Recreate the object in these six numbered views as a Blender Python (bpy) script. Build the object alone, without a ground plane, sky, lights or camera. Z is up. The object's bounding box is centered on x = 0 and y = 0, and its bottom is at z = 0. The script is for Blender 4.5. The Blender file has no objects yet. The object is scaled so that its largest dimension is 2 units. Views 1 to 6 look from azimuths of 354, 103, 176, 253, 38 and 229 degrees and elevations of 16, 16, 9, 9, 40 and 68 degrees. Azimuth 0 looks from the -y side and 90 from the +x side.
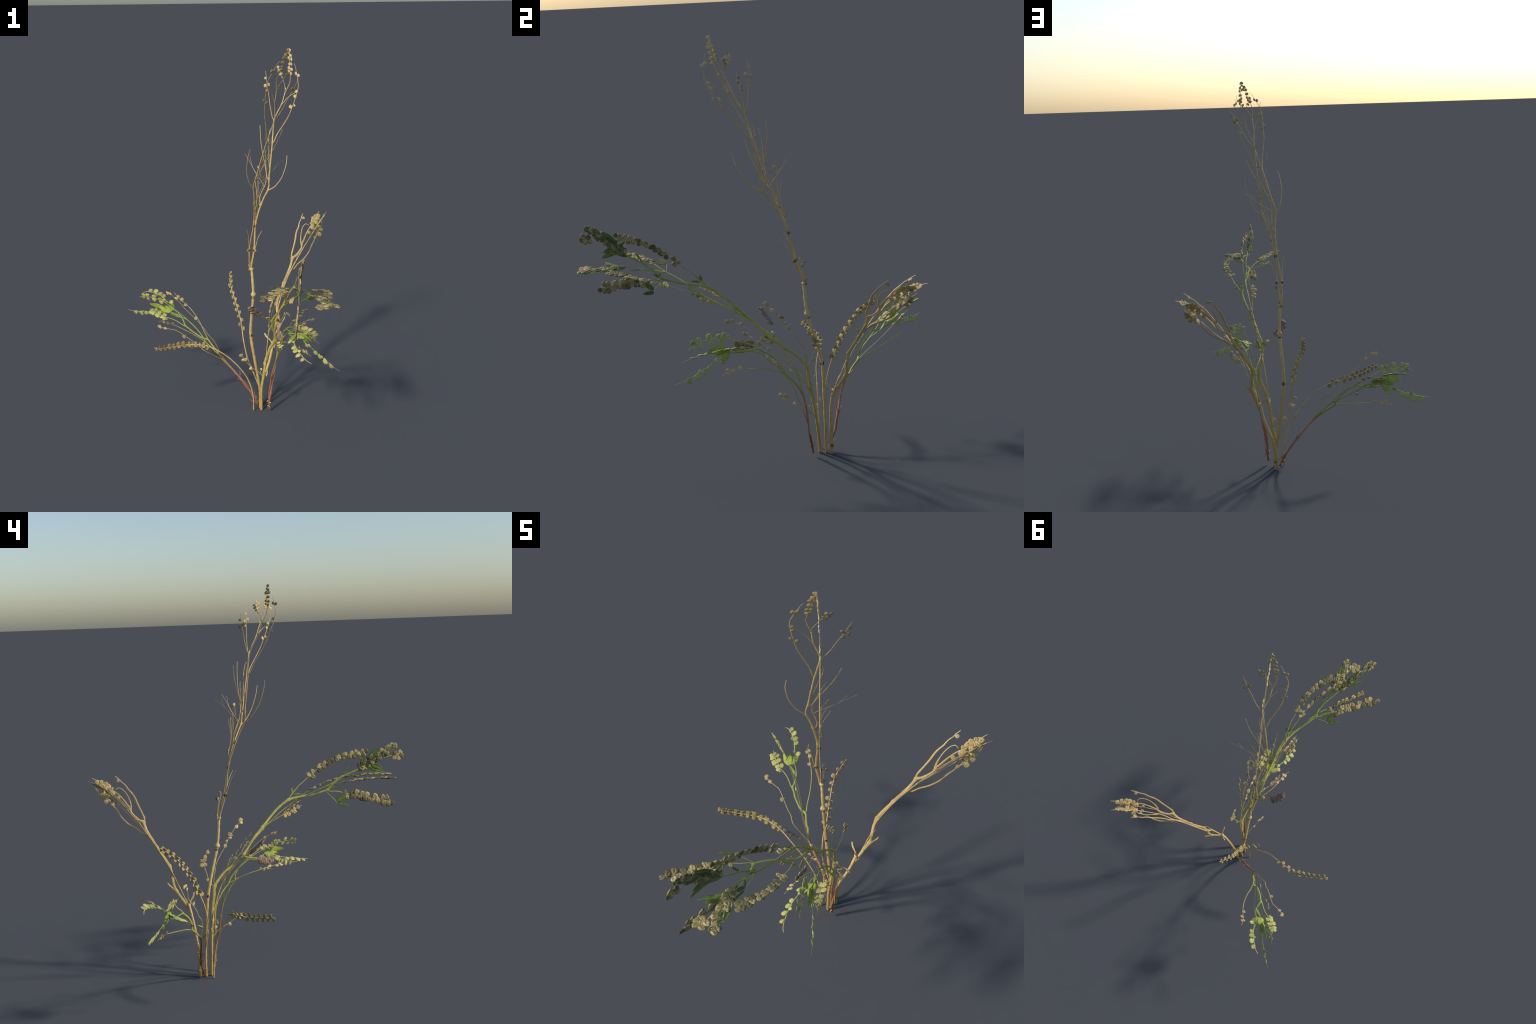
"""A wild roadside weed with dry tan shoots and green fruiting shoots.

Every shoot is a flattened spray: a bowed "fan" surface (a small control net
of 3 x 6 points) carries a stem, its side twigs, pods and leaves, which are
given in fan coordinates (across, along) in metres.  Each spray has grown
twice, in two fans that cross at about a right angle, so one spray layout
is used with two fans (and, for the green shoot, on two separate plants' stalks).
"""
import bpy, math, random
import numpy as np
from mathutils import Matrix, Vector

RNG = random.Random(41)
NPR = np.random.RandomState(41)

# ------------------------------------------------------------------ materials
def material(name, build):
    m = bpy.data.materials.new(name)
    m.use_nodes = True
    nt = m.node_tree
    bsdf = nt.nodes["Principled BSDF"]
    build(nt, bsdf)
    return m

def node(nt, kind, **inputs):
    n = nt.nodes.new(kind)
    for k, v in inputs.items():
        n.inputs[k.replace("_", " ")].default_value = v
    return n

def ramp(nt, fac, stops):
    r = nt.nodes.new("ShaderNodeValToRGB")
    el = r.color_ramp.elements
    while len(el) < len(stops):
        el.new(0.5)
    for e, (p, c) in zip(el, stops):
        e.position = p
        e.color = (*c, 1)
    nt.links.new(fac, r.inputs[0])
    return r.outputs[0]

def mix(nt, fac, a, b, mode="MIX"):
    m = nt.nodes.new("ShaderNodeMix")
    m.data_type = "RGBA"
    m.blend_type = mode
    for sock, v in ((m.inputs[0], fac), (m.inputs[6], a), (m.inputs[7], b)):
        if isinstance(v, (int, float)):
            sock.default_value = v
        elif isinstance(v, tuple):
            sock.default_value = (*v, 1)
        else:
            nt.links.new(v, sock)
    return m.outputs[2]

def coords(nt, which):
    return nt.nodes.new("ShaderNodeTexCoord").outputs[which]

def noise(nt, vec, scale, detail=3.0, rough=0.55):
    n = node(nt, "ShaderNodeTexNoise", Scale=scale, Detail=detail, Roughness=rough)
    nt.links.new(vec, n.inputs["Vector"])
    return n.outputs["Fac"]

def stretched(nt, vec, sx, sy, sz):
    mp = nt.nodes.new("ShaderNodeMapping")
    mp.inputs["Scale"].default_value = (sx, sy, sz)
    nt.links.new(vec, mp.inputs["Vector"])
    return mp.outputs[0]

def along(nt):
    """0 at the base of a twig, 1 at its tip (local z of its own box)."""
    sep = nt.nodes.new("ShaderNodeSeparateXYZ")
    nt.links.new(coords(nt, "Generated"), sep.inputs[0])
    return sep.outputs[2]

def shade(nt, bsdf, colour, rough=0.72, bump_vec=None, bump_scale=240, bump=0.25):
    nt.links.new(colour, bsdf.inputs["Base Color"])
    bsdf.inputs["Roughness"].default_value = rough
    bsdf.inputs["Specular IOR Level"].default_value = 0.25
    if bump_vec is not None:
        b = node(nt, "ShaderNodeBump", Strength=bump, Distance=0.002)
        nt.links.new(noise(nt, bump_vec, bump_scale, 4), b.inputs["Height"])
        nt.links.new(b.outputs[0], bsdf.inputs["Normal"])

def stem_look(gradient, blotch, blotch_amount=0.5):
    """A gradient base -> tip, streaked along the fibre, with darker blotches."""
    def build(nt, bsdf):
        obj = coords(nt, "Object")
        fibre = noise(nt, stretched(nt, obj, 260, 260, 14), 1.0, 3)
        patch = noise(nt, stretched(nt, obj, 22, 22, 9), 1.0, 3, 0.6)
        wob = nt.nodes.new("ShaderNodeMath"); wob.operation = "MULTIPLY_ADD"
        nt.links.new(patch, wob.inputs[0]); wob.inputs[1].default_value = 0.24
        nt.links.new(along(nt), wob.inputs[2])
        off = nt.nodes.new("ShaderNodeMath"); off.operation = "SUBTRACT"
        nt.links.new(wob.outputs[0], off.inputs[0]); off.inputs[1].default_value = 0.12
        base = ramp(nt, off.outputs[0], gradient)
        streak = ramp(nt, fibre, [(0.3, (0.72, 0.68, 0.6)), (0.7, (1.2, 1.2, 1.2))])
        col = mix(nt, 0.8, base, streak, "MULTIPLY")
        spot = ramp(nt, patch, [(0.58, (0, 0, 0)), (0.78, (blotch_amount,) * 3)])
        col = mix(nt, spot, col, blotch)
        shade(nt, bsdf, col, 0.7, stretched(nt, obj, 1, 1, 0.12), 260, 0.35)
    return build

def pod_look(dark, mid, pale, tint, tint_amount, spread=0.25):
    def build(nt, bsdf):
        info = nt.nodes.new("ShaderNodeObjectInfo")
        obj = coords(nt, "Object")
        shift = nt.nodes.new("ShaderNodeVectorMath"); shift.operation = "ADD"
        nt.links.new(obj, shift.inputs[0]); nt.links.new(info.outputs["Location"], shift.inputs[1])
        n1 = noise(nt, shift.outputs[0], 1.7, 4, 0.65)
        col = ramp(nt, n1, [(0.3, dark), (0.52, mid), (0.75, pale)])
        var = ramp(nt, info.outputs["Random"], [(0.0, (1 - 1.2 * spread, 1 - 1.15 * spread, 1 - 1.2 * spread)), (0.4, (1.0, 1.0, 1.0)), (1.0, (1 + 0.8 * spread, 1 + 0.7 * spread, 1 + 0.7 * spread))])
        col = mix(nt, 1.0, col, var, "MULTIPLY")
        n2 = noise(nt, shift.outputs[0], 1.3, 2)
        m = ramp(nt, n2, [(0.52, (0, 0, 0)), (0.7, (tint_amount,) * 3)])
        col = mix(nt, m, col, tint)
        shade(nt, bsdf, col, 0.75, obj, 9, 0.4)
    return build

def leaf_look(nt, bsdf):
    sep = nt.nodes.new("ShaderNodeSeparateXYZ")
    nt.links.new(coords(nt, "Generated"), sep.inputs[0])
    rib = ramp(nt, sep.outputs[1], [(0.42, (0, 0, 0)), (0.5, (0.7, 0.7, 0.7)), (0.58, (0, 0, 0))])
    n = noise(nt, coords(nt, "Object"), 60, 4)
    col = ramp(nt, n, [(0.3, LEAF_DARK), (0.7, LEAF_PALE)])
    info = nt.nodes.new("ShaderNodeObjectInfo")
    var = ramp(nt, info.outputs["Random"], [(0.0, (0.75, 0.8, 0.8)), (1.0, (1.2, 1.15, 1.0))])
    col = mix(nt, 1.0, col, var, "MULTIPLY")
    col = mix(nt, rib, col, LEAF_RIB)
    shade(nt, bsdf, col, 0.55, coords(nt, "Object"), 160, 0.3)
    tr = nt.nodes.new("ShaderNodeBsdfTranslucent")
    nt.links.new(col, tr.inputs[0])
    ms = nt.nodes.new("ShaderNodeMixShader")
    ms.inputs[0].default_value = 0.25
    nt.links.new(bsdf.outputs[0], ms.inputs[1]); nt.links.new(tr.outputs[0], ms.inputs[2])
    nt.links.new(ms.outputs[0], nt.nodes["Material Output"].inputs["Surface"])


LEAF_DARK, LEAF_PALE, LEAF_RIB = (0.23, 0.31, 0.05), (0.42, 0.50, 0.10), (0.48, 0.50, 0.17)
STRAW, TAN, RUST, UMBER = (0.62, 0.46, 0.21), (0.54, 0.38, 0.15), (0.32, 0.17, 0.05), (0.075, 0.05, 0.03)
MATS = {
    "dry": material("dry_stalk", stem_look([(0.0, TAN), (0.5, TAN), (0.8, STRAW)], RUST, 0.7)),
    "trunk": material("dry_trunk", stem_look([(0.0, (0.42, 0.29, 0.09)), (0.5, TAN), (1.0, STRAW)], RUST, 0.7)),
    "olive": material("olive_stalk", stem_look([(0.0, (0.46, 0.36, 0.10)), (0.35, (0.47, 0.42, 0.11)), (0.7, (0.31, 0.34, 0.08)), (1.0, (0.24, 0.28, 0.07))], (0.22, 0.16, 0.05), 0.5)),
    "mixed": material("turning_twig", stem_look([(0.0, (0.30, 0.32, 0.08)), (0.35, (0.42, 0.36, 0.12)), (0.65, (0.50, 0.37, 0.17)), (1.0, (0.55, 0.41, 0.22))], (0.32, 0.22, 0.10), 0.4)),
    "green": material("green_twig", stem_look([(0.0, (0.22, 0.30, 0.06)), (0.6, (0.40, 0.42, 0.10)), (1.0, (0.55, 0.40, 0.19))], (0.18, 0.25, 0.06), 0.4)),
    "blush": material("blushing_stalk", stem_look([(0.0, (0.28, 0.10, 0.06)), (0.33, (0.42, 0.18, 0.10)), (0.47, (0.34, 0.23, 0.07)), (0.62, (0.36, 0.35, 0.08)), (1.0, (0.27, 0.36, 0.07))], (0.2, 0.11, 0.05), 0.3)),
    "thorn": material("thorn", stem_look([(0.0, (0.34, 0.14, 0.08)), (1.0, (0.45, 0.24, 0.14))], (0.25, 0.12, 0.06), 0.3)),
    "node": material("dark_node", stem_look([(0.0, (0.16, 0.10, 0.04)), (0.5, UMBER), (1.0, (0.2, 0.13, 0.05))], UMBER, 0.9)),
    "pod_dry": material("dry_pod", pod_look((0.28, 0.19, 0.07), (0.55, 0.42, 0.18), (0.64, 0.50, 0.25), (0.10, 0.075, 0.04), 0.75, 0.32)),
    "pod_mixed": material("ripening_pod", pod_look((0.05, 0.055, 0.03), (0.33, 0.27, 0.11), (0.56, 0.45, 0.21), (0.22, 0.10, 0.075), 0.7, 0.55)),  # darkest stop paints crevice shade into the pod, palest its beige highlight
    "pod_head": material("dark_ripening_pod", pod_look((0.025, 0.035, 0.02), (0.17, 0.17, 0.065), (0.52, 0.45, 0.23), (0.30, 0.13, 0.10), 0.6, 0.5)),
    "pod_purple": material("purple_pod", pod_look((0.07, 0.055, 0.035), (0.28, 0.20, 0.125), (0.44, 0.32, 0.21), (0.16, 0.07, 0.06), 0.6, 0.4)),
    "pod_green": material("green_pod", pod_look((0.16, 0.22, 0.06), (0.42, 0.45, 0.13), (0.58, 0.54, 0.22), (0.48, 0.24, 0.15), 0.75)),
    "leaf": material("lime_leaf", leaf_look),
}
LEAF_DARK, LEAF_PALE, LEAF_RIB = (0.09, 0.14, 0.03), (0.20, 0.27, 0.06), (0.32, 0.36, 0.12)
MATS["leaf_dark"] = material("dark_leaf", leaf_look)

POD_KINDS = ('pod_dry', 'pod_mixed', 'pod_head', 'pod_purple', 'pod_green')

MATS["trunk_olive"] = material("olive_trunk", stem_look([(0.0, (0.42, 0.29, 0.09)), (1.0, (0.44, 0.36, 0.10))], (0.2, 0.15, 0.05), 0.5))
STEM_FLAT, TWIG_FLAT, POD_SCALE, HEAD_DEPTH = 0.36, 0.34, 1.06, 0.003

# ------------------------------------------------------------------ fans
def lagrange(x, xs):
    x = np.asarray(x, float)
    out = []
    for i, a in enumerate(xs):
        w = np.ones_like(x)
        for j, b in enumerate(xs):
            if i != j:
                w = w * (x - b) / (a - b)
        out.append(w)
    return np.stack(out, -1)

class Fan:
    """Bowed surface through a 3 (across) x 6 (along) net of points."""
    def __init__(self, across, length, net):
        self.ss = np.array([across[0], sum(across) / 2, across[1]])
        self.ts = np.linspace(0, length, 6)
        self.net = np.array(net, float).reshape(3, 6, 3)
    def at(self, s, t):
        return np.einsum("ni,nj,ijc->nc", lagrange(s, self.ss), lagrange(t, self.ts), self.net)
    def point(self, s, t):
        return self.at(np.array([s]), np.array([t]))[0]
    def normal(self, s, t):
        h = 1e-3
        ds = self.at(s + h, t) - self.at(s - h, t)
        dt = self.at(s, t + h) - self.at(s, t - h)
        n = np.cross(ds, dt)
        return n / np.linalg.norm(n, axis=1, keepdims=True)

# ------------------------------------------------------------------ geometry
def smooth_path(pts, step):
    """Centripetal-like Catmull-Rom through pts (any dimension), resampled."""
    P = np.array(pts, float)
    P = np.vstack([2 * P[0] - P[1], P, 2 * P[-1] - P[-2]])
    out = []
    for i in range(1, len(P) - 2):
        p0, p1, p2, p3 = P[i - 1:i + 3]
        n = max(2, int(np.linalg.norm(p2 - p1) / step))
        k1 = np.linalg.norm(p2 - p1)
        m1 = (p2 - p0) * min(0.5, k1 / (np.linalg.norm(p2 - p0) + 1e-9) * 0.9)
        m2 = (p3 - p1) * min(0.5, k1 / (np.linalg.norm(p3 - p1) + 1e-9) * 0.9)
        for u in np.arange(n) / n:
            out.append((2*u**3 - 3*u*u + 1)*p1 + (u**3 - 2*u*u + u)*m1 + (3*u*u - 2*u**3)*p2 + (u**3 - u*u)*m2)
    out.append(P[-2])
    return np.array(out)

def new_object(name, verts, faces, mat, frame=None):
    me = bpy.data.meshes.new(name)
    V = np.asarray(verts, float)
    if frame is not None:
        inv = np.array(frame.inverted())
        V = V @ inv[:3, :3].T + inv[:3, 3]
    me.from_pydata(V.tolist(), [], faces)
    me.materials.append(mat)
    me.polygons.foreach_set("use_smooth", [True] * len(me.polygons))
    me.update()
    ob = bpy.data.objects.new(name, me)
    bpy.context.scene.collection.objects.link(ob)
    return ob

WORLD = {}
def place(ob, frame, parent):
    """World frame via parent-relative basis (no depsgraph needed)."""
    WORLD[ob.name] = frame
    ob.parent = parent
    ob.matrix_basis = WORLD[parent.name].inverted() @ frame

def chord_frame(base, tip):
    z = Vector(tip - base)
    q = z.to_track_quat("Z", "Y")
    return Matrix.Translation(Vector(base)) @ q.to_matrix().to_4x4()

def tube(path, diam, normals=None, flat=0.7, sides=9, knots=()):
    """Round-ended stalk along path; diam in mm listed evenly base -> tip.
    knots: (arc position, extra radius) swellings where twigs leave."""
    P = np.asarray(path)
    seg = np.linalg.norm(np.diff(P, axis=0), axis=1)
    arc = np.r_[0, np.cumsum(seg)]
    d = np.interp(arc, np.linspace(0, arc[-1], len(diam)), np.array(diam) / 1000.0)
    T = np.gradient(P, axis=0)
    T /= np.linalg.norm(T, axis=1, keepdims=True)
    if normals is None:
        n = np.cross(T[0], [1.0, 0.2, 0.1]); n /= np.linalg.norm(n)
        normals = []
        for t in T:
            n = n - (n @ t) * t; n /= np.linalg.norm(n); normals.append(n)
        normals = np.array(normals)
    N = normals - (normals * T).sum(1, keepdims=True) * T
    N /= np.linalg.norm(N, axis=1, keepdims=True)
    S = np.cross(T, N)
    ph = NPR.rand(6) * 6.28
    rough = 1 + 0.05 * np.sin(arc * 160 + ph[0]) + 0.05 * np.sin(arc * 67 + ph[1]) + 0.035 * NPR.randn(len(arc))
    r = d / 2 * rough
    for a, e in knots:
        r = r + e * np.exp(-((arc - a) / (0.006 + e * 0.6)) ** 2)
    ang = np.arange(sides) / sides * 2 * math.pi
    groove = 1 + 0.07 * np.sin(3 * ang + ph[2]) + 0.05 * np.sin(5 * ang + ph[3])
    V, F = [], []
    V.append(P[0] - T[0] * r[0] * 0.4)
    for i in range(len(P)):
        for a, g in zip(ang, groove):
            V.append(P[i] + r[i] * g * (math.cos(a) * S[i] + flat * math.sin(a) * N[i]))
    V.append(P[-1] + T[-1] * r[-1] * 0.8)
    for k in range(sides):
        F.append((0, 1 + (k + 1) % sides, 1 + k))
        last = 1 + (len(P) - 1) * sides
        F.append((len(V) - 1, last + k, last + (k + 1) % sides))
    for i in range(len(P) - 1):
        a = 1 + i * sides
        for k in range(sides):
            b = (k + 1) % sides
            F.append((a + k, a + b, a + sides + b, a + sides + k))
    return V, F

def pod_mesh(name, mat, crease, seed):
    """Flat two-lobed seed pod of unit radius: x outward, y across, z thick."""
    r = random.Random(seed)
    rings, n = 5, 18
    lobes = r.uniform(0.08, 0.2)
    ph = r.uniform(0, 6.28)
    V, F = [], []
    def outline(a):
        notch = 1 - lobes * math.exp(-(a / 0.38) ** 2)
        neck = 1 + 0.16 * math.exp(-((abs(a) - math.pi) / 0.25) ** 2) - 0.18 * math.exp(-((abs(a) - 2.5) / 0.4) ** 2)
        return notch * neck * (1 + 0.05 * math.sin(3 * a + ph) + 0.03 * math.sin(5 * a + 2 * ph))
    def thick(f, a):
        dome = math.sqrt(max(0.0, 1 - f * f)) * 0.24
        seam = -crease * 0.6 * math.exp(-(math.sin(a) * f / 0.16) ** 2) * (1 - f)
        bump = 0.07 * math.exp(-((f - 0.5) / 0.22) ** 2) * (0.5 + 0.5 * math.cos(2 * a + math.pi))
        return dome + seam + bump + 0.025
    for side in (1, -1):
        V.append((0, 0, side * thick(0, 0)))
        for i in range(1, rings + 1):
            f = i / rings
            for k in range(n):
                a = -math.pi + 2 * math.pi * k / n
                o = outline(a) * f
                zz = side * thick(f, a) if i < rings else side * 0.03
                V.append((o * math.cos(a), o * math.sin(a), zz + 0.10 * f * f * math.sin(a + ph)))
    half = 1 + rings * n
    for side in (0, 1):
        o = side * half
        for k in range(n):
            b = (k + 1) % n
            tri = (o, o + 1 + k, o + 1 + b)
            F.append(tri if side == 0 else tri[::-1])
            for i in range(rings - 1):
                q = (o + 1 + i * n + k, o + 1 + (i + 1) * n + k, o + 1 + (i + 1) * n + b, o + 1 + i * n + b)
                F.append(q if side == 0 else q[::-1])
    for k in range(n):
        b = (k + 1) % n
        t0, u0 = 1 + (rings - 1) * n, half + 1 + (rings - 1) * n
        F.append((t0 + k, u0 + k, u0 + b, t0 + b))
    me = bpy.data.meshes.new(name)
    me.from_pydata(V, [], F)
    me.materials.append(mat)
    me.polygons.foreach_set("use_smooth", [True] * len(me.polygons))
    me.update()
    return me

PODS = []          # every pod: (radius, frame matrix, mesh kind, parent stem)
def frame_from(origin, x, n):
    x = x / np.linalg.norm(x)
    n = n - (n @ x) * x
    n = n / np.linalg.norm(n)
    y = np.cross(n, x)
    M = Matrix(((x[0], y[0], n[0], origin[0]), (x[1], y[1], n[1], origin[1]), (x[2], y[2], n[2], origin[2]), (0, 0, 0, 1)))
    return M

def add_pod(centre, outward, normal, radius, kind, parent, tilt=12):
    M = frame_from(np.asarray(centre), np.asarray(outward), np.asarray(normal))
    M = M @ Matrix.Rotation(math.radians(RNG.uniform(-tilt, tilt)), 4, "X") @ Matrix.Rotation(math.radians(RNG.uniform(-8, 8)), 4, "Y")
    sc = radius * RNG.uniform(0.97, 1.06)
    M = M @ Matrix.Diagonal((sc * RNG.uniform(1.05, 1.2), sc * RNG.uniform(0.9, 1.02), sc * RNG.uniform(0.85, 1.1), 1))
    PODS.append((radius, M, kind, parent))

def add_leaf(base, tip, width, normal, parent, mat="leaf"):
    """Blade with a folded midrib, a drooping tip and a wavy edge."""
    d = tip - base
    L = np.linalg.norm(d)
    M = frame_from(base, d, normal) @ Matrix.Rotation(math.radians(RNG.uniform(-6, 6)), 4, "X")
    n, m = 14, 3
    ph = RNG.uniform(0, 6.28)
    bow = RNG.uniform(-0.03, 0.03)
    V, F = [], []
    def surf(i, j, side):
        u = i / n
        w = width / 2 * (math.sin(math.pi * u ** 0.8) ** 0.75 * (1 - 0.15 * u) + 0.06)
        if i == n:
            w *= 0.25
        w *= 1 + 0.04 * math.sin(u * 14 + ph + j)
        y = w * j / m
        fold = 0.10 * abs(y) - bow * L * math.sin(math.pi * u) + 0.015 * width * math.sin(u * 11 + ph) * abs(j) / m
        return (u * L, y, fold + side * 0.0007 * (1 - 0.5 * abs(j) / m))
    cols = 2 * m + 1
    for side in (1, -1):
        for i in range(n + 1):
            for j in range(-m, m + 1):
                V.append(surf(i, j, side))
    half = (n + 1) * cols
    for i in range(n):
        for j in range(cols - 1):
            q = (i * cols + j, (i + 1) * cols + j, (i + 1) * cols + j + 1, i * cols + j + 1)
            F.append(q)
            F.append(tuple(half + k for k in q[::-1]))
    rim = [j for j in range(cols)] + [(i + 1) * cols - 1 for i in range(1, n + 1)] + [n * cols + j for j in range(cols - 2, -1, -1)] + [i * cols for i in range(n - 1, 0, -1)]
    for a, b in zip(rim, rim[1:] + rim[:1]):
        F.append((a, b, half + b, half + a))
    ob = new_object("leaf", V, F, MATS[mat])
    place(ob, M, parent)

# ------------------------------------------------------------------ the plant
plant = bpy.data.objects.new("wild_weed_plant", None)
bpy.context.scene.collection.objects.link(plant)
plant.empty_display_size = 0.1
plant["label"] = "tall dry branching weed with seed pods and green leaves"
plant["category"] = "wild plant"
WORLD[plant.name] = Matrix.Identity(4)

def spine(name, mat, diam, pts, parent, flat=0.92, knots=()):
    path = smooth_path(pts, 0.006)
    V, F = tube(path, diam, None, flat, 12, knots)
    M = chord_frame(path[0], path[-1])
    ob = new_object(name, V, F, MATS[mat], M)
    place(ob, M, parent)
    return ob

def ring(point, tangent, half, diam, parent):
    """Dark scarred collar round a stalk."""
    T = np.asarray(tangent) / np.linalg.norm(tangent)
    path = np.array([np.asarray(point) + T * half * k for k in (-1, -0.5, 0, 0.5, 1)])
    V, F = tube(path, [diam * 0.86, diam * 1.05, diam * 1.12, diam * 1.05, diam * 0.86], None, 0.95, 10)
    M = chord_frame(path[0], path[-1])
    ob = new_object("node", V, F, MATS["node"], M)
    place(ob, M, parent)

class Spray:
    """One layout of twigs, pods and leaves in fan coordinates."""
    def __init__(self, pod_kind, leaf_mat="leaf"):
        self.twigs, self.pods, self.straw_pods, self.knots, self.leaves, self.heads = [], [], [], [], [], []
        self.pod_kind, self.leaf_mat = pod_kind, leaf_mat
        self.purple_pods, self.rings = [], []
    def twig(self, name, mat, diam, *pts):
        self.twigs.append((name, mat, diam, pts))
    def grow(self, fan, skip=()):
        stem = None
        flats = []
        for idx, (name, mat, diam, pts) in enumerate(self.twigs):
            if name in skip:
                continue
            st = smooth_path(pts, 0.006)
            path = fan.at(st[:, 0], st[:, 1])
            nor = fan.normal(st[:, 0], st[:, 1])
            flats.append(st)
            knots = []
            if name == "stem":
                arc = np.r_[0, np.cumsum(np.linalg.norm(np.diff(path, axis=0), axis=1))]
                for s, t, r in self.knots:
                    k = np.linalg.norm(st - (s, t), axis=1)
                    if k.min() < 0.02:
                        knots.append((arc[k.argmin()], r * 0.32))
            V, F = tube(path, diam, nor, STEM_FLAT if name == "stem" else TWIG_FLAT, 10 if name == "stem" else 8, knots)
            M = chord_frame(path[0], path[-1])
            ob = new_object(name if name == "stem" else "twig", V, F, MATS[mat], M)
            place(ob, M, plant if stem is None else stem)
            if stem is None:
                stem = ob
        for s, t, half, diam in self.rings:
            st = flats[0]
            i = int(np.clip(np.linalg.norm(st - (s, t), axis=1).argmin(), 1, len(st) - 2))
            P0 = fan.point(*st[i]); T0 = fan.point(*st[i + 1]) - fan.point(*st[i - 1])
            ring(P0, T0, half, diam, stem)
        allst = np.vstack(flats)
        for s, t, r, kind in [(*p, self.pod_kind) for p in self.pods] + [(*p, "pod_dry") for p in self.straw_pods] + [(*p, "pod_purple") for p in self.purple_pods]:
            c = np.array([s, t])
            dd = np.linalg.norm(allst - c, axis=1)
            foot = allst[dd.argmin()]
            out = c - foot
            if np.linalg.norm(out) < 0.35 * r:
                nxt = allst[min(dd.argmin() + 1, len(allst) - 1)]
                out = nxt - foot
                if np.linalg.norm(out) < 1e-6:
                    out = np.array([0.0, 1.0])
            out = out / np.linalg.norm(out)
            # fruits lean a little towards the tip
            out = out + np.array([0, 0.25]); out /= np.linalg.norm(out)
            P0 = fan.point(s, t)
            X = fan.point(s + out[0] * 0.004, t + out[1] * 0.004) - P0
            add_pod(P0, X, fan.normal(np.array([s]), np.array([t]))[0], r * POD_SCALE, kind, stem)
        for s0, t0, s1, t1, w in self.leaves:
            add_leaf(fan.point(s0, t0), fan.point(s1, t1), w, fan.normal(np.array([s0]), np.array([t0]))[0], stem, self.leaf_mat)
        for path, count, halfwidth, rr in self.heads:
            line = smooth_path(path, 0.004)
            for k in range(count):
                u = (k + RNG.random()) / count
                i = min(int(u * (len(line) - 1)), len(line) - 2)
                tdir = line[i + 1] - line[i]; tdir /= np.linalg.norm(tdir)
                side = np.array([tdir[1], -tdir[0]])
                w = halfwidth * (0.55 + 0.6 * math.sin(math.pi * min(1, u * 1.15)) ** 0.8) * RNG.uniform(-1, 1)
                s, t = line[i] + side * w
                n = fan.normal(np.array([s]), np.array([t]))[0]
                P0 = fan.point(s, t)
                X = fan.point(s + (tdir[0] * .7 + side[0] * np.sign(w)) * .004, t + (tdir[1] * .7 + side[1] * np.sign(w)) * .004) - P0
                add_pod(P0 + n * RNG.uniform(-1, 1) * HEAD_DEPTH, X, n, rr * RNG.uniform(0.8, 1.15), "pod_head" if RNG.random() < 0.62 else self.pod_kind, stem, 14)
        return stem


# ------------------------------------------------------------------ fans of the shoots
# tall dry shoot, first fan
tall_fan_a = Fan((-0.1366, 0.1255), 2.0851, [
    (0.0286, 0.2346, -0.0011), (-0.0214, 0.224, 0.4095), (-0.0281, 0.1559, 0.8244), (0.0034, 0.0608, 1.2234), (0.0604, -0.0512, 1.6046), (0.1202, -0.1876, 1.9924),
    (0.1245, 0.3226, 0.0086), (0.075, 0.3129, 0.424), (0.0703, 0.2407, 0.8341), (0.1038, 0.1426, 1.23), (0.1633, 0.0265, 1.614), (0.226, -0.1139, 2.0055),
    (0.2197, 0.413, 0.0189), (0.1709, 0.3992, 0.4398), (0.1663, 0.3294, 0.8486), (0.2006, 0.2312, 1.2405), (0.2637, 0.1089, 1.6237), (0.3298, -0.0334, 2.0199),
])
# tall dry shoot, crossing fan
tall_fan_b = Fan((-0.1366, 0.1255), 2.0851, [
    (0.2154, 0.2225, 0.0296), (0.1668, 0.2098, 0.4151), (0.1569, 0.1423, 0.8045), (0.1907, 0.0475, 1.1888), (0.2481, -0.0697, 1.5699), (0.3134, -0.2055, 1.9583),
    (0.1315, 0.322, 0.0097), (0.0852, 0.3093, 0.4236), (0.0756, 0.24, 0.8344), (0.1091, 0.142, 1.2295), (0.1718, 0.0269, 1.6126), (0.2325, -0.1154, 2.0043),
    (0.0507, 0.4224, -0.0116), (-0.0002, 0.4105, 0.4294), (-0.0042, 0.3404, 0.8591), (0.0335, 0.2414, 1.2675), (0.0937, 0.123, 1.658), (0.1556, -0.0229, 2.054),
])
# leaning dry shoot, first fan
leaning_fan_a = Fan((-0.0539, 0.1194), 1.2666, [
    (0.1882, 0.3404, -0.0092), (0.2563, 0.351, 0.2438), (0.285, 0.4281, 0.4738), (0.3486, 0.5259, 0.6697), (0.4765, 0.6421, 0.8291), (0.6109, 0.8193, 0.9425),
    (0.1196, 0.3584, 0.0349), (0.1781, 0.3595, 0.2547), (0.1998, 0.4308, 0.4873), (0.2793, 0.5365, 0.7028), (0.4165, 0.6572, 0.8792), (0.5579, 0.8293, 1.0023),
    (0.047, 0.3706, 0.0756), (0.0951, 0.3648, 0.2609), (0.1283, 0.4307, 0.5013), (0.2113, 0.5417, 0.7398), (0.3488, 0.6807, 0.9291), (0.4877, 0.8496, 1.0522),
])
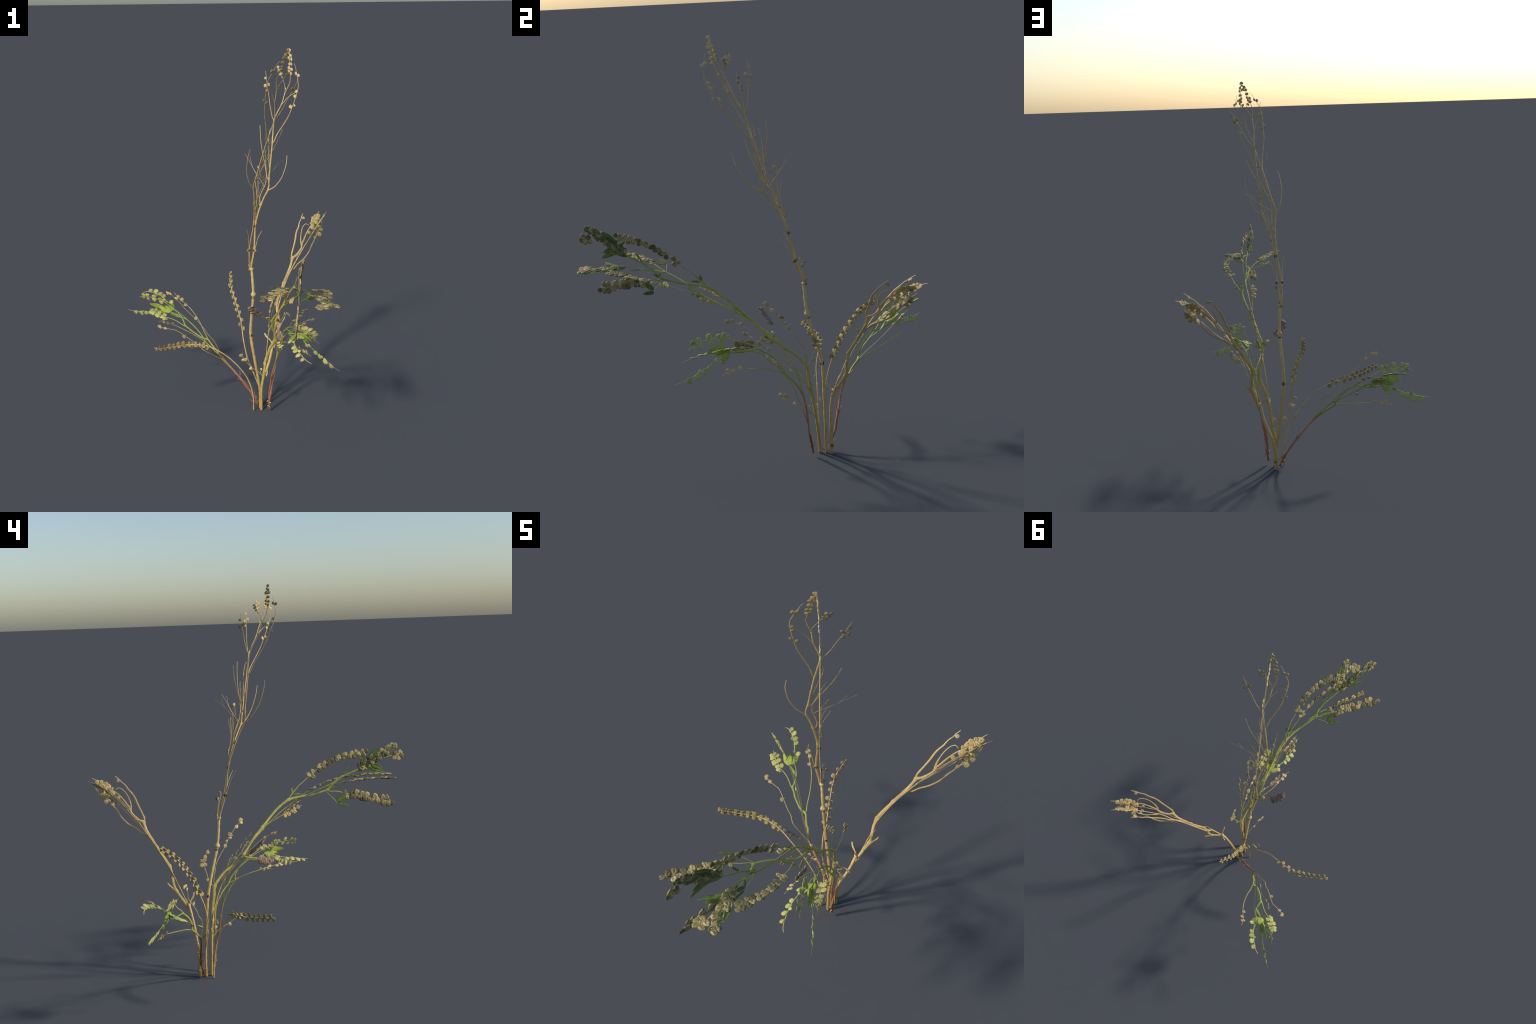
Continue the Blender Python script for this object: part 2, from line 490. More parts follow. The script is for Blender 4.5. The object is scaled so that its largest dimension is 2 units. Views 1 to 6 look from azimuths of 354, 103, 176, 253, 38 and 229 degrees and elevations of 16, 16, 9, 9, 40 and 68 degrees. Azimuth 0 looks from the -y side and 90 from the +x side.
# leaning dry shoot, crossing fan
leaning_fan_b = Fan((-0.0539, 0.1194), 1.2666, [
    (0.1527, 0.4015, 0.0239), (0.2104, 0.4043, 0.2373), (0.2392, 0.4743, 0.4639), (0.3108, 0.5784, 0.6706), (0.4354, 0.6931, 0.8306), (0.5567, 0.8553, 0.9373),
    (0.1448, 0.3139, 0.0106), (0.2115, 0.318, 0.2533), (0.2369, 0.4021, 0.494), (0.3159, 0.4993, 0.7055), (0.4451, 0.6234, 0.8797), (0.5888, 0.8038, 1.006),
    (0.134, 0.2289, -0.0068), (0.2082, 0.231, 0.2707), (0.2436, 0.3095, 0.5253), (0.3209, 0.4183, 0.7478), (0.4588, 0.5599, 0.9334), (0.6243, 0.7644, 1.07),
])
# arching green shoot, first fan
arching_fan_a = Fan((-0.1929, 0.1925), 1.7152, [
    (0.1728, 0.4956, -0.046), (0.1658, 0.4248, 0.3739), (0.2104, 0.1608, 0.7277), (0.2591, -0.1591, 0.9609), (0.233, -0.4997, 1.0713), (0.1873, -0.717, 1.1424),
    (0.1349, 0.2915, 0.0241), (0.1576, 0.1938, 0.3682), (0.192, 0.0407, 0.6253), (0.2265, -0.2303, 0.7998), (0.2123, -0.52, 0.923), (0.1679, -0.8147, 1.0935),
    (0.1603, 0.1269, 0.0033), (0.137, 0.0951, 0.2515), (0.1743, -0.0557, 0.469), (0.2098, -0.3081, 0.6281), (0.1803, -0.6222, 0.7588), (0.1492, -0.9659, 0.9866),
])
# arching green shoot, crossing fan
arching_fan_b = Fan((-0.1929, 0.1925), 1.7152, [
    (0.276, 0.2096, 0.1794), (0.2697, 0.1986, 0.411), (0.3321, 0.0587, 0.6288), (0.3652, -0.219, 0.831), (0.3363, -0.5163, 0.9434), (0.3505, -0.7719, 0.9533),
    (0.1315, 0.2971, 0.0259), (0.1147, 0.263, 0.3582), (0.1586, 0.0758, 0.6341), (0.1825, -0.2075, 0.8493), (0.1893, -0.5003, 0.9571), (0.2905, -0.7812, 0.9565),
    (-0.0146, 0.2992, -0.0294), (-0.0321, 0.2416, 0.3691), (-0.0061, 0.0622, 0.6561), (-0.0121, -0.1847, 0.8749), (0.0031, -0.5399, 0.9761), (0.1149, -0.9635, 0.9491),
])
# low green shoot with a red foot, first fan
low_fan_a = Fan((-0.0628, 0.2314), 1.0017, [
    (0.1511, 0.3773, 0.0477), (0.0707, 0.4169, 0.2019), (-0.026, 0.4985, 0.3591), (-0.15, 0.6073, 0.4975), (-0.3101, 0.7056, 0.5923), (-0.5028, 0.7711, 0.5968),
    (0.048, 0.2921, -0.015), (-0.0428, 0.3274, 0.1682), (-0.1418, 0.4022, 0.3313), (-0.2482, 0.5046, 0.4432), (-0.3741, 0.5871, 0.5192), (-0.5155, 0.6283, 0.5336),
    (-0.0473, 0.1972, -0.0754), (-0.1561, 0.2236, 0.15), (-0.2509, 0.3105, 0.3128), (-0.3492, 0.4054, 0.4189), (-0.4492, 0.4757, 0.4678), (-0.5386, 0.4966, 0.489),
])
# low green shoot with a red foot, crossing fan
low_fan_b = Fan((-0.0628, 0.2314), 1.0017, [
    (0.0902, 0.3941, 0.0023), (-0.009, 0.4332, 0.1458), (-0.1293, 0.4906, 0.2543), (-0.2586, 0.5714, 0.3414), (-0.4111, 0.6695, 0.4068), (-0.5949, 0.7575, 0.4521),
    (0.1433, 0.2775, 0.0744), (0.0272, 0.3283, 0.233), (-0.1133, 0.4023, 0.3522), (-0.2522, 0.5117, 0.4601), (-0.4123, 0.6109, 0.5356), (-0.5893, 0.6861, 0.5737),
    (0.211, 0.1656, 0.1405), (0.0868, 0.2349, 0.3151), (-0.0632, 0.3253, 0.4699), (-0.2315, 0.4333, 0.5902), (-0.4062, 0.5392, 0.6684), (-0.587, 0.6161, 0.7077),
])
# second low green shoot, first fan
second_low_fan_a = Fan((-0.0628, 0.2314), 1.0017, [
    (0.1366, 0.2613, 0.0146), (0.1314, 0.2116, 0.2126), (0.12, 0.1253, 0.3707), (0.124, 0.0024, 0.4804), (0.169, -0.155, 0.5246), (0.2778, -0.3392, 0.4973),
    (0.2298, 0.2859, 0.0742), (0.2391, 0.2429, 0.2791), (0.2433, 0.1682, 0.4445), (0.2452, 0.0587, 0.5457), (0.2815, -0.0837, 0.5818), (0.3912, -0.2448, 0.565),
    (0.3282, 0.3112, 0.1394), (0.3397, 0.2638, 0.3419), (0.3461, 0.1836, 0.5059), (0.3569, 0.0843, 0.6038), (0.3907, -0.0257, 0.635), (0.4762, -0.1687, 0.5999),
])
# second low green shoot, crossing fan
second_low_fan_b = Fan((-0.0628, 0.2314), 1.0017, [
    (0.1852, 0.2573, -0.0013), (0.2076, 0.234, 0.1767), (0.2359, 0.1691, 0.3194), (0.2754, 0.0538, 0.4137), (0.3407, -0.1053, 0.4532), (0.4571, -0.2977, 0.44),
    (0.1535, 0.2847, 0.0953), (0.1809, 0.267, 0.2838), (0.2151, 0.206, 0.4359), (0.2384, 0.0537, 0.5483), (0.297, -0.1297, 0.5907), (0.4084, -0.3512, 0.5527),
    (0.1265, 0.3248, 0.1941), (0.1361, 0.2991, 0.3946), (0.1518, 0.2226, 0.5556), (0.1823, 0.067, 0.6683), (0.2404, -0.1727, 0.7117), (0.3336, -0.4559, 0.6787),
])

# ------------------------------------------------------------------ sprays

tall_spray = Spray("pod_dry")
tall_spray.twig("stem", "dry", [13.0, 11.0, 9.5, 8.5, 8.0, 7.0, 5.5],
    (-0.0038, 0.8362), (-0.0161, 0.9289), (-0.0196, 0.9701), (-0.0153, 1.0287), (-0.0078, 1.1051), (-0.0097, 1.1388), (-0.0207, 1.2128), (-0.0369, 1.2862), (-0.0539, 1.3407), (-0.0536, 1.3716), (-0.0469, 1.3976), (-0.0356, 1.4836), (-0.0192, 1.5924), (-0.0071, 1.6531), (0.0019, 1.7086), (-0.0063, 1.748), (-0.0229, 1.8049), (-0.0259, 1.84), (-0.0282, 1.8662))
tall_spray.twig("bowed_twig", "dry", [6.6, 4.8, 3.6],
    (-0.0544, 1.3407), (-0.0621, 1.3456), (-0.0798, 1.3641), (-0.0948, 1.3822), (-0.1228, 1.4439), (-0.1315, 1.4958), (-0.1337, 1.5343), (-0.1282, 1.573))
tall_spray.twig("bare_twig", "dry", [7.2, 4.8, 4.2, 3.6],
    (-0.0469, 1.3976), (-0.0335, 1.4011), (-0.0233, 1.4222), (0.0043, 1.4721), (0.0431, 1.5391), (0.062, 1.5815), (0.0825, 1.6395))
tall_spray.twig("looped_twig", "dry", [6.6, 5.4, 4.8, 4.2, 1.9],
    (-0.0192, 1.5945), (-0.0277, 1.6054), (-0.037, 1.6489), (-0.0555, 1.6962), (-0.081, 1.7642), (-0.0903, 1.8101), (-0.0953, 1.8356), (-0.0996, 1.8716), (-0.1016, 1.8986), (-0.1024, 1.9225), (-0.0954, 1.9456), (-0.0821, 1.9705), (-0.0711, 1.9874), (-0.0597, 2.009), (-0.0491, 2.021))
tall_spray.twig("forked_twig", "dry", [6.0, 4.8, 3.6, 2.2],
    (0.0038, 1.7084), (0.0155, 1.7155), (0.0412, 1.7564), (0.058, 1.792), (0.08, 1.8349), (0.0966, 1.8688), (0.1064, 1.8919), (0.1165, 1.9139))
tall_spray.twig("cross_twig", "dry", [4.8, 3.1, 2.4],
    (-0.0238, 1.805), (-0.0329, 1.8182), (-0.0427, 1.8383), (-0.0591, 1.8612), (-0.0867, 1.8912), (-0.0947, 1.901), (-0.1081, 1.9051))
tall_spray.twig("crown_spike", "dry", [4.8, 3.6, 3.0],
    (-0.0286, 1.8662), (-0.0374, 1.895), (-0.0445, 1.9271), (-0.0389, 1.9577), (-0.0284, 1.9847), (-0.0233, 2.0041), (-0.0145, 2.0301), (-0.005, 2.0554), (0.0009, 2.0735))
tall_spray.twig("crown_sprig", "dry", [3.6, 2.4, 1.9],
    (-0.0273, 1.8688), (-0.0225, 1.8887), (-0.01, 1.9091), (0.0021, 1.924), (0.0142, 1.9386), (0.0294, 1.9528), (0.0477, 1.9639))
tall_spray.twig("inner_twig", "dry", [6.0, 5.4, 4.2, 2.6, 1.7],
    (-0.0204, 1.2421), (-0.0097, 1.2681), (-0.0185, 1.3204), (-0.0261, 1.3432), (-0.0311, 1.3701), (-0.0258, 1.4093), (-0.0132, 1.4519), (0.0041, 1.5022), (0.0247, 1.5535))
tall_spray.twig("wisp", "dry", [3.1, 2.4, 1.4],
    (-0.0248, 1.3418), (-0.0158, 1.3535), (0.0046, 1.3671), (0.035, 1.3839), (0.0526, 1.3906), (0.0799, 1.4135), (0.1077, 1.4549))
tall_spray.twig("wisp", "dry", [3.1, 2.4, 1.4],
    (-0.0058, 1.27), (0.0046, 1.3048), (0.02, 1.3523), (0.04, 1.3855), (0.0701, 1.4038), (0.1071, 1.4295), (0.1467, 1.4518))
tall_spray.twig("low_twig", "dry", [4.2, 3.6, 3.0],
    (-0.0083, 1.1433), (0.0013, 1.1718), (0.0081, 1.187), (0.0044, 1.2192), (0.0071, 1.2551), (0.0201, 1.2987), (0.0354, 1.3327), (0.0429, 1.3563))
tall_spray.twig("hooked_twig", "dry", [5.4, 4.2, 3.6, 2.4],
    (-0.0369, 1.4579), (-0.0281, 1.4789), (-0.0132, 1.5248), (0.0014, 1.5785), (0.0086, 1.5987), (0.0133, 1.6313), (0.012, 1.6518), (0.0049, 1.6624))
tall_spray.twig("wisp", "dry", [2.2, 1.6],
    (0.0046, 1.3804), (0.0147, 1.397), (0.0246, 1.4136), (0.0321, 1.4238))
tall_spray.twig("side_twig", "dry", [4.8, 3.6, 2.4],
    (-0.0236, 0.9706), (-0.0314, 1.0047), (-0.0388, 1.0497), (-0.0582, 1.0971))
tall_spray.twig("low_sprig", "dry", [4.8, 3.6, 2.2],
    (0.0017, 0.8298), (0.009, 0.8734), (0.0115, 0.9176), (0.0068, 0.9481), (0.0085, 0.9701), (0.0187, 0.9797))
tall_spray.twig("low_sprig", "dry", [2.4, 1.8],
    (0.0115, 0.9176), (0.0197, 0.9313), (0.0266, 0.9395))
tall_spray.pods = [
    (-0.0814, 1.8167, 0.0085), (-0.1041, 1.8332, 0.0059), (-0.0943, 1.8767, 0.0084), (-0.0947, 1.901, 0.008), (-0.0874, 1.9783, 0.0082), (-0.0706, 1.9811, 0.0078),
    (0.0851, 1.8262, 0.0061), (0.0807, 1.8607, 0.0081), (0.1001, 1.8455, 0.0088), (0.0883, 1.856, 0.005), (0.109, 1.881, 0.0063), (-0.04, 1.9679, 0.0075),
    (-0.0249, 1.9732, 0.0057), (-0.0381, 1.9879, 0.0075), (-0.0217, 1.9887, 0.0075), (-0.0294, 2.0107, 0.0081), (-0.0203, 2.0076, 0.0065), (-0.0249, 2.0321, 0.0083),
    (-0.0073, 2.0308, 0.0077), (-0.016, 2.0457, 0.008), (-0.0052, 2.0531, 0.0064), (-0.0066, 2.0677, 0.0076), (0.0089, 1.9287, 0.0046), (0.0244, 1.9378, 0.0066),
    (0.0152, 1.9457, 0.0057), (0.0367, 1.9501, 0.0074), (0.028, 1.9625, 0.0082), (0.046, 1.9635, 0.0069), (-0.0255, 1.8876, 0.004), (0.0346, 1.4257, 0.0085),
    (0.0086, 1.5946, 0.0048), (0.0108, 1.1912, 0.0053), (-0.0178, 1.2351, 0.0057), (-0.0157, 1.1941, 0.0037), (-0.0306, 1.4696, 0.0035), (-0.0282, 0.9656, 0.0062),
    (0.0255, 0.9396, 0.0075), (0.0077, 0.8401, 0.0041), (0.0125, 0.8579, 0.0041),
]
tall_spray.rings = [(-0.008, 1.105, 0.006, 10.5), (-0.02, 0.966, 0.005, 12.5)]
tall_spray.knots = [
    (-0.0539, 1.3429, 0.0056), (-0.0462, 1.3953, 0.005), (-0.0192, 1.5945, 0.0048), (0.0019, 1.7086, 0.004), (-0.0204, 1.2444, 0.0062), (-0.0229, 1.8063, 0.0041),
    (-0.0284, 1.8662, 0.0034), (-0.009, 1.1272, 0.0085), (-0.0076, 1.1051, 0.0073), (-0.021, 0.9703, 0.0079), (-0.0037, 0.8381, 0.0081),
]

leaning_spray = Spray("pod_dry")
leaning_spray.twig("stem", "dry", [16.0, 15.0, 14.5, 14.0, 14.0, 13.0, 13.0, 14.0, 12.0, 9.0],
    (0.0023, 0.3473), (-0.008, 0.3901), (-0.0212, 0.4527), (-0.0262, 0.4803), (-0.0227, 0.5077), (-0.0069, 0.5563), (0.0057, 0.602), (0.006, 0.6273), (0.0019, 0.684), (0.0007, 0.7306), (0.0024, 0.7914), (0.006, 0.8417), (0.0179, 0.8819), (0.0213, 0.8885), (0.0093, 0.9159), (0.0054, 0.9503), (0.0073, 0.976), (0.0186, 0.9954))
leaning_spray.twig("bare_twig", "dry", [10.1, 9.0, 10.1, 9.0, 5.6, 3.9],
    (0.0213, 0.8885), (0.0354, 0.9027), (0.0413, 0.9202), (0.0513, 0.9535), (0.0655, 0.9933), (0.0793, 1.0241), (0.0856, 1.0452), (0.0907, 1.0733), (0.101, 1.101), (0.1036, 1.125), (0.1092, 1.1428), (0.1128, 1.1675))
leaning_spray.twig("fruiting_spike", "dry", [10.1, 7.8, 6.7, 5.6, 2.8],
    (0.0186, 0.9954), (0.0209, 1.0205), (0.0267, 1.0444), (0.0315, 1.0701), (0.0352, 1.1027), (0.0349, 1.1279), (0.0315, 1.154), (0.0383, 1.1847), (0.0377, 1.2093), (0.0409, 1.2356), (0.0414, 1.2482), (0.0411, 1.2652))
leaning_spray.twig("curled_twig", "dry", [9.0, 5.6, 4.5, 3.4],
    (0.024, 0.9955), (0.0352, 1.0093), (0.0452, 1.0249), (0.0579, 1.0495), (0.0675, 1.0748), (0.0711, 1.0995), (0.0673, 1.118), (0.0575, 1.1235), (0.048, 1.1248))
leaning_spray.twig("side_spike", "dry", [11.2, 7.8, 7.8, 6.7, 5.6, 2.8],
    (-0.004, 0.7743), (-0.008, 0.8208), (-0.0215, 0.8434), (-0.027, 0.874), (-0.0438, 0.9238), (-0.0482, 0.9612), (-0.0456, 0.998), (-0.0367, 1.0341), (-0.0333, 1.0617), (-0.0287, 1.0844), (-0.0243, 1.1094), (-0.0135, 1.1399), (-0.0095, 1.1669), (-0.0091, 1.1946), (-0.0054, 1.2113), (0.0025, 1.223))
leaning_spray.twig("stub", "dry", [10.1, 7.8, 6.7],
    (-0.0299, 0.4724), (-0.0392, 0.4966), (-0.0494, 0.5202), (-0.0512, 0.5329))
leaning_spray.twig("pod_stub", "dry", [7.8, 6.7, 10.1, 9.0],
    (0.0061, 0.3655), (0.0208, 0.3881), (0.0445, 0.408), (0.0553, 0.4246))
leaning_spray.pods = [
    (0.0984, 1.1428, 0.0101), (0.0208, 1.0855, 0.0103), (0.023, 1.126, 0.0132), (0.0414, 1.1449, 0.0105), (0.0275, 1.142, 0.0103), (0.0421, 1.1678, 0.0137),
    (0.0229, 1.1749, 0.0125), (0.0484, 1.1871, 0.0118), (0.0319, 1.1941, 0.0114), (0.0458, 1.2108, 0.0105), (0.0262, 1.2113, 0.0114), (0.0344, 1.2312, 0.0127),
    (-0.0265, 1.0855, 0.0096), (-0.0237, 1.1135, 0.0091), (-0.0351, 1.1243, 0.0132), (-0.0082, 1.1399, 0.0137), (-0.0247, 1.1601, 0.0127), (-0.0043, 1.1719, 0.0132),
    (-0.0135, 1.1825, 0.01),
]
leaning_spray.knots = [
    (0.0213, 0.8885, 0.0116), (0.0207, 0.9965, 0.011), (0.0303, 1.0134, 0.011), (0.0025, 0.7322, 0.0097), (0.0116, 0.6098, 0.009), (-0.0287, 0.475, 0.0118),
    (0.0061, 0.3655, 0.0101), (0.0163, 0.2364, 0.0103),
]

arching_spray = Spray("pod_mixed", "leaf_dark")
arching_spray.twig("stem", "olive", [15.8, 15.8, 14.7, 14.2, 13.7, 13.1, 12.6, 11.6, 10.5, 8.9, 7.4, 5.2],
    (-0.0546, 0.2446), (-0.0654, 0.3053), (-0.0768, 0.3748), (-0.0906, 0.4251), (-0.0807, 0.4822), (-0.0735, 0.5074), (-0.0509, 0.5451), (-0.035, 0.5967), (-0.0245, 0.6302), (-0.0256, 0.6594), (-0.0329, 0.7132), (-0.0403, 0.7668), (-0.0487, 0.8214), (-0.0595, 0.8662), (-0.074, 0.9229), (-0.0815, 0.9655), (-0.0851, 1.0161), (-0.0767, 1.0538), (-0.0607, 1.1015), (-0.0446, 1.1537), (-0.0339, 1.2093), (-0.0289, 1.2473), (-0.0409, 1.2732), (-0.0547, 1.3089), (-0.0655, 1.3621), (-0.0658, 1.4048), (-0.0659, 1.4557), (-0.075, 1.5053), (-0.0909, 1.5528), (-0.0914, 1.6116), (-0.0898, 1.6764), (-0.0802, 1.7184), (-0.0637, 1.7381))
arching_spray.twig("top_spike", "mixed", [7.4, 5.2, 4.2, 3.7, 3.2, 2.6],
    (-0.0859, 1.0179), (-0.0998, 1.0434), (-0.1084, 1.0657), (-0.1259, 1.1056), (-0.1376, 1.1452), (-0.153, 1.1881), (-0.163, 1.2144), (-0.1741, 1.24), (-0.1853, 1.2678), (-0.1969, 1.2977), (-0.2044, 1.3326), (-0.213, 1.37), (-0.2053, 1.4098), (-0.1966, 1.4525), (-0.1911, 1.4983), (-0.1916, 1.5263))
arching_spray.twig("hanging_spike", "mixed", [7.4, 6.3, 6.3, 6.3, 5.2, 4.2, 2.1],
    (-0.0274, 1.2466), (-0.0131, 1.2577), (-0.0026, 1.284), (0.0141, 1.3112), (0.037, 1.3385), (0.0613, 1.3672), (0.0901, 1.4052), (0.121, 1.4368), (0.146, 1.4684), (0.1677, 1.4823), (0.1887, 1.4948), (0.1992, 1.5034), (0.2019, 1.5117))
arching_spray.twig("petiole", "green", [3.2, 2.5],
    (-0.0228, 1.2369), (0.011, 1.2503), (0.0494, 1.2655), (0.0646, 1.2629))
arching_spray.twig("head_side_sprig", "mixed", [4.2, 3.2, 2.1],
    (-0.0412, 1.6329), (-0.0261, 1.6622), (-0.0049, 1.6846), (0.0181, 1.6993))
arching_spray.twig("low_spike", "mixed", [5.2, 4.7, 3.7, 2.6],
    (-0.0464, 0.8239), (-0.0436, 0.8554), (-0.0349, 0.9064), (-0.0308, 0.9553), (-0.0269, 0.9957), (-0.0198, 1.0379), (-0.0188, 1.0717))
arching_spray.twig("purple_sprig", "mixed", [9.5, 6.3, 4.7, 3.2],
    (-0.0245, 0.6302), (-0.0026, 0.6381), (0.0285, 0.6601), (0.0676, 0.6926), (0.1238, 0.759))
arching_spray.twig("long_spike", "mixed", [5.2, 4.2, 3.7, 3.2, 2.6],
    (-0.0907, 0.4252), (-0.1059, 0.4512), (-0.1242, 0.5007), (-0.1402, 0.5405), (-0.1458, 0.5756), (-0.1496, 0.6084), (-0.1544, 0.6319), (-0.1622, 0.6577), (-0.1686, 0.6808), (-0.1708, 0.6992), (-0.1749, 0.727), (-0.1748, 0.7507), (-0.1786, 0.7693))
arching_spray.twig("back_spike", "mixed", [5.2, 4.2, 3.7, 2.1],
    (-0.0907, 0.4252), (-0.1098, 0.4332), (-0.1343, 0.4564), (-0.1575, 0.4849), (-0.1861, 0.5154), (-0.2116, 0.5474), (-0.2238, 0.5705), (-0.2256, 0.5859))
arching_spray.twig("base_sprig", "mixed", [4.7, 3.7, 2.6, 1.9],
    (-0.0407, 0.1609), (-0.0344, 0.1737), (-0.0238, 0.1867), (-0.0158, 0.1959), (-0.0038, 0.2081), (0.012, 0.2195), (0.0379, 0.24), (0.0727, 0.2779), (0.1049, 0.3161))
arching_spray.twig("base_sprig", "mixed", [3.2, 2.6],
    (-0.0259, 0.1868), (-0.03, 0.1986), (-0.032, 0.2103))
arching_spray.pods = [
    (-0.1578, 1.1778, 0.0131), (-0.1673, 1.2006, 0.0138), (-0.1377, 1.1936, 0.0131), (-0.1622, 1.2375, 0.0131), (-0.1814, 1.2447, 0.0145), (-0.1734, 1.2644, 0.0131),
    (-0.1913, 1.2718, 0.0131), (-0.1831, 1.2934, 0.0145), (-0.1996, 1.301, 0.0131), (-0.1908, 1.3149, 0.0111), (-0.1937, 1.3406, 0.0131), (-0.2054, 1.3357, 0.0104),
    (-0.2053, 1.3547, 0.0131), (-0.213, 1.37, 0.0121), (-0.1887, 1.38, 0.0111), (-0.2147, 1.3856, 0.0121), (-0.1907, 1.4135, 0.0145), (-0.2101, 1.4239, 0.0131),
    (-0.1777, 1.445, 0.0104), (-0.2205, 1.4452, 0.0111), (-0.1927, 1.4714, 0.0132), (-0.2044, 1.4909, 0.0145), (-0.1708, 1.5086, 0.0132), (-0.2033, 1.5187, 0.0104),
    (0.0272, 1.3418, 0.009), (0.0598, 1.3352, 0.0125), (0.054, 1.3735, 0.0121), (0.0631, 1.3987, 0.0156), (0.0704, 1.3557, 0.009), (0.081, 1.3718, 0.0097),
    (0.0896, 1.3943, 0.0111), (0.0858, 1.4176, 0.0174), (0.1042, 1.4062, 0.0156), (0.1018, 1.4374, 0.0156), (0.1202, 1.4231, 0.0146), (0.1334, 1.4409, 0.0146),
    (0.1324, 1.4629, 0.0174), (0.1544, 1.4609, 0.0146), (0.1539, 1.4903, 0.0146), (0.1792, 1.4714, 0.0167), (0.1654, 1.5029, 0.0132), (0.1914, 1.4856, 0.0157),
    (0.2, 1.4994, 0.0126), (-0.0141, 1.6902, 0.0139), (0.0042, 1.7067, 0.0146), (0.0051, 1.6734, 0.0146), (0.0294, 1.684, 0.0132), (0.0296, 1.6996, 0.0132),
    (0.0079, 1.6898, 0.0122),
]
arching_spray.straw_pods = [
    (-0.0196, 0.9605, 0.0106), (-0.0144, 0.9829, 0.0106), (-0.0255, 0.9717, 0.0082), (-0.0201, 1.0035, 0.0094), (-0.009, 1.0187, 0.0112), (-0.0206, 1.046, 0.0118),
    (-0.0238, 1.0248, 0.0088), (0.0129, 0.6633, 0.0087), (-0.1537, 0.629, 0.0098), (-0.1644, 0.6523, 0.0075), (-0.1614, 0.6746, 0.0092), (-0.174, 0.6851, 0.0115),
    (-0.1726, 0.7298, 0.0092), (-0.167, 0.7586, 0.0078), (-0.1816, 0.7658, 0.0122), (-0.14, 0.4565, 0.0074), (-0.21, 0.528, 0.0114), (-0.1952, 0.5302, 0.01),
    (-0.2151, 0.55, 0.012), (-0.2259, 0.5477, 0.0097), (-0.2217, 0.5641, 0.0103), (-0.2256, 0.5859, 0.0109), (0.0406, 0.2333, 0.0089), (0.1033, 0.2978, 0.0083),
    (0.1202, 0.3292, 0.0118), (0.0842, 0.2996, 0.0112), (-0.0323, 0.2115, 0.0062),
]
arching_spray.purple_pods = [
    (0.0731, 0.701, 0.0152), (0.0885, 0.6883, 0.0122), (0.0954, 0.7153, 0.0169), (0.1078, 0.7089, 0.0136), (0.106, 0.7431, 0.0153), (0.1231, 0.7332, 0.0143),
    (0.1272, 0.7535, 0.0153), (0.1228, 0.7676, 0.0122),
]
arching_spray.knots = [
    (-0.055, 0.2436, 0.0091), (-0.0906, 0.4251, 0.0112), (-0.0245, 0.6302, 0.0138), (-0.0475, 0.8227, 0.0127), (-0.0859, 1.0179, 0.011), (-0.0274, 1.2466, 0.0105),
    (-0.0655, 1.3621, 0.008),
]
arching_spray.leaves = [
    (-0.1012, 1.0531, -0.1359, 1.0661, 0.0147), (-0.0972, 1.0567, -0.0788, 1.0997, 0.0116), (0.053, 1.2694, 0.0476, 1.3372, 0.0294), (0.0647, 1.2648, 0.1038, 1.318, 0.021),
    (-0.0298, 1.2572, -0.0293, 1.3002, 0.0117), (-0.0329, 1.2585, -0.055, 1.2626, 0.008), (-0.0672, 1.3626, -0.1212, 1.4206, 0.0093), (-0.122, 1.5393, -0.1561, 1.6548, 0.0294),
    (-0.1077, 1.518, -0.1714, 1.4661, 0.0136), (-0.0461, 1.5413, 0.0538, 1.5889, 0.0263), (-0.0496, 1.5504, 0.0152, 1.5989, 0.0285), (-0.0469, 1.5297, -0.0101, 1.5519, 0.0173),
    (-0.0679, 1.4562, -0.0299, 1.5393, 0.0198), (-0.0642, 1.4671, -0.0864, 1.5276, 0.0186), (-0.0266, 0.6328, -0.0091, 0.6638, 0.0198),
]
arching_spray.heads = [([(-0.0747, 1.4814), (-0.0909, 1.5528), (-0.0869, 1.6359), (-0.0805, 1.7058), (-0.0647, 1.7311)], 92, 0.035, 0.0122)]

low_spray = Spray("pod_green")
low_spray.twig("stem", "blush", [9.5, 10.5, 11.0, 10.5, 10.0, 9.5, 8.4, 7.4],
    (-0.0109, -0.0175), (-0.003, 0.0106), (-0.002, 0.0346), (-0.0073, 0.0798), (0.0006, 0.1255), (0.006, 0.1687), (0.0146, 0.2108), (0.0349, 0.2827), (0.046, 0.3263), (0.0462, 0.3896), (0.0499, 0.398), (0.0508, 0.4299), (0.0514, 0.4631), (0.0723, 0.4885), (0.0852, 0.5222), (0.0953, 0.5634), (0.0981, 0.5979), (0.101, 0.6225), (0.0863, 0.6488), (0.0666, 0.6912))
low_spray.twig("long_spike", "mixed", [4.7, 4.2, 3.7, 3.2, 2.1],
    (0.0515, 0.3238), (0.0822, 0.3661), (0.1176, 0.4194), (0.1247, 0.4618), (0.1392, 0.4996), (0.1501, 0.5404), (0.1574, 0.5725), (0.1633, 0.6031), (0.1728, 0.6392), (0.1859, 0.6586), (0.2008, 0.6885), (0.212, 0.7169), (0.2218, 0.7342), (0.227, 0.7607))
low_spray.twig("low_spike", "mixed", [6.3, 5.2, 4.7, 4.2, 3.2, 1.7],
    (0.0514, 0.4631), (0.0455, 0.4768), (0.0365, 0.5154), (0.0203, 0.5619), (0.0022, 0.6228), (-0.0085, 0.6669), (-0.0138, 0.6983), (-0.0187, 0.7314), (-0.0238, 0.7632), (-0.0312, 0.7836), (-0.0465, 0.8094))
low_spray.twig("cluster_spike", "mixed", [6.3, 4.7, 4.7, 4.2, 2.1],
    (0.101, 0.6225), (0.108, 0.6357), (0.1127, 0.6764), (0.119, 0.7158), (0.129, 0.7543), (0.1351, 0.7758), (0.1329, 0.8185), (0.1318, 0.8556), (0.1249, 0.889), (0.1101, 0.9251))
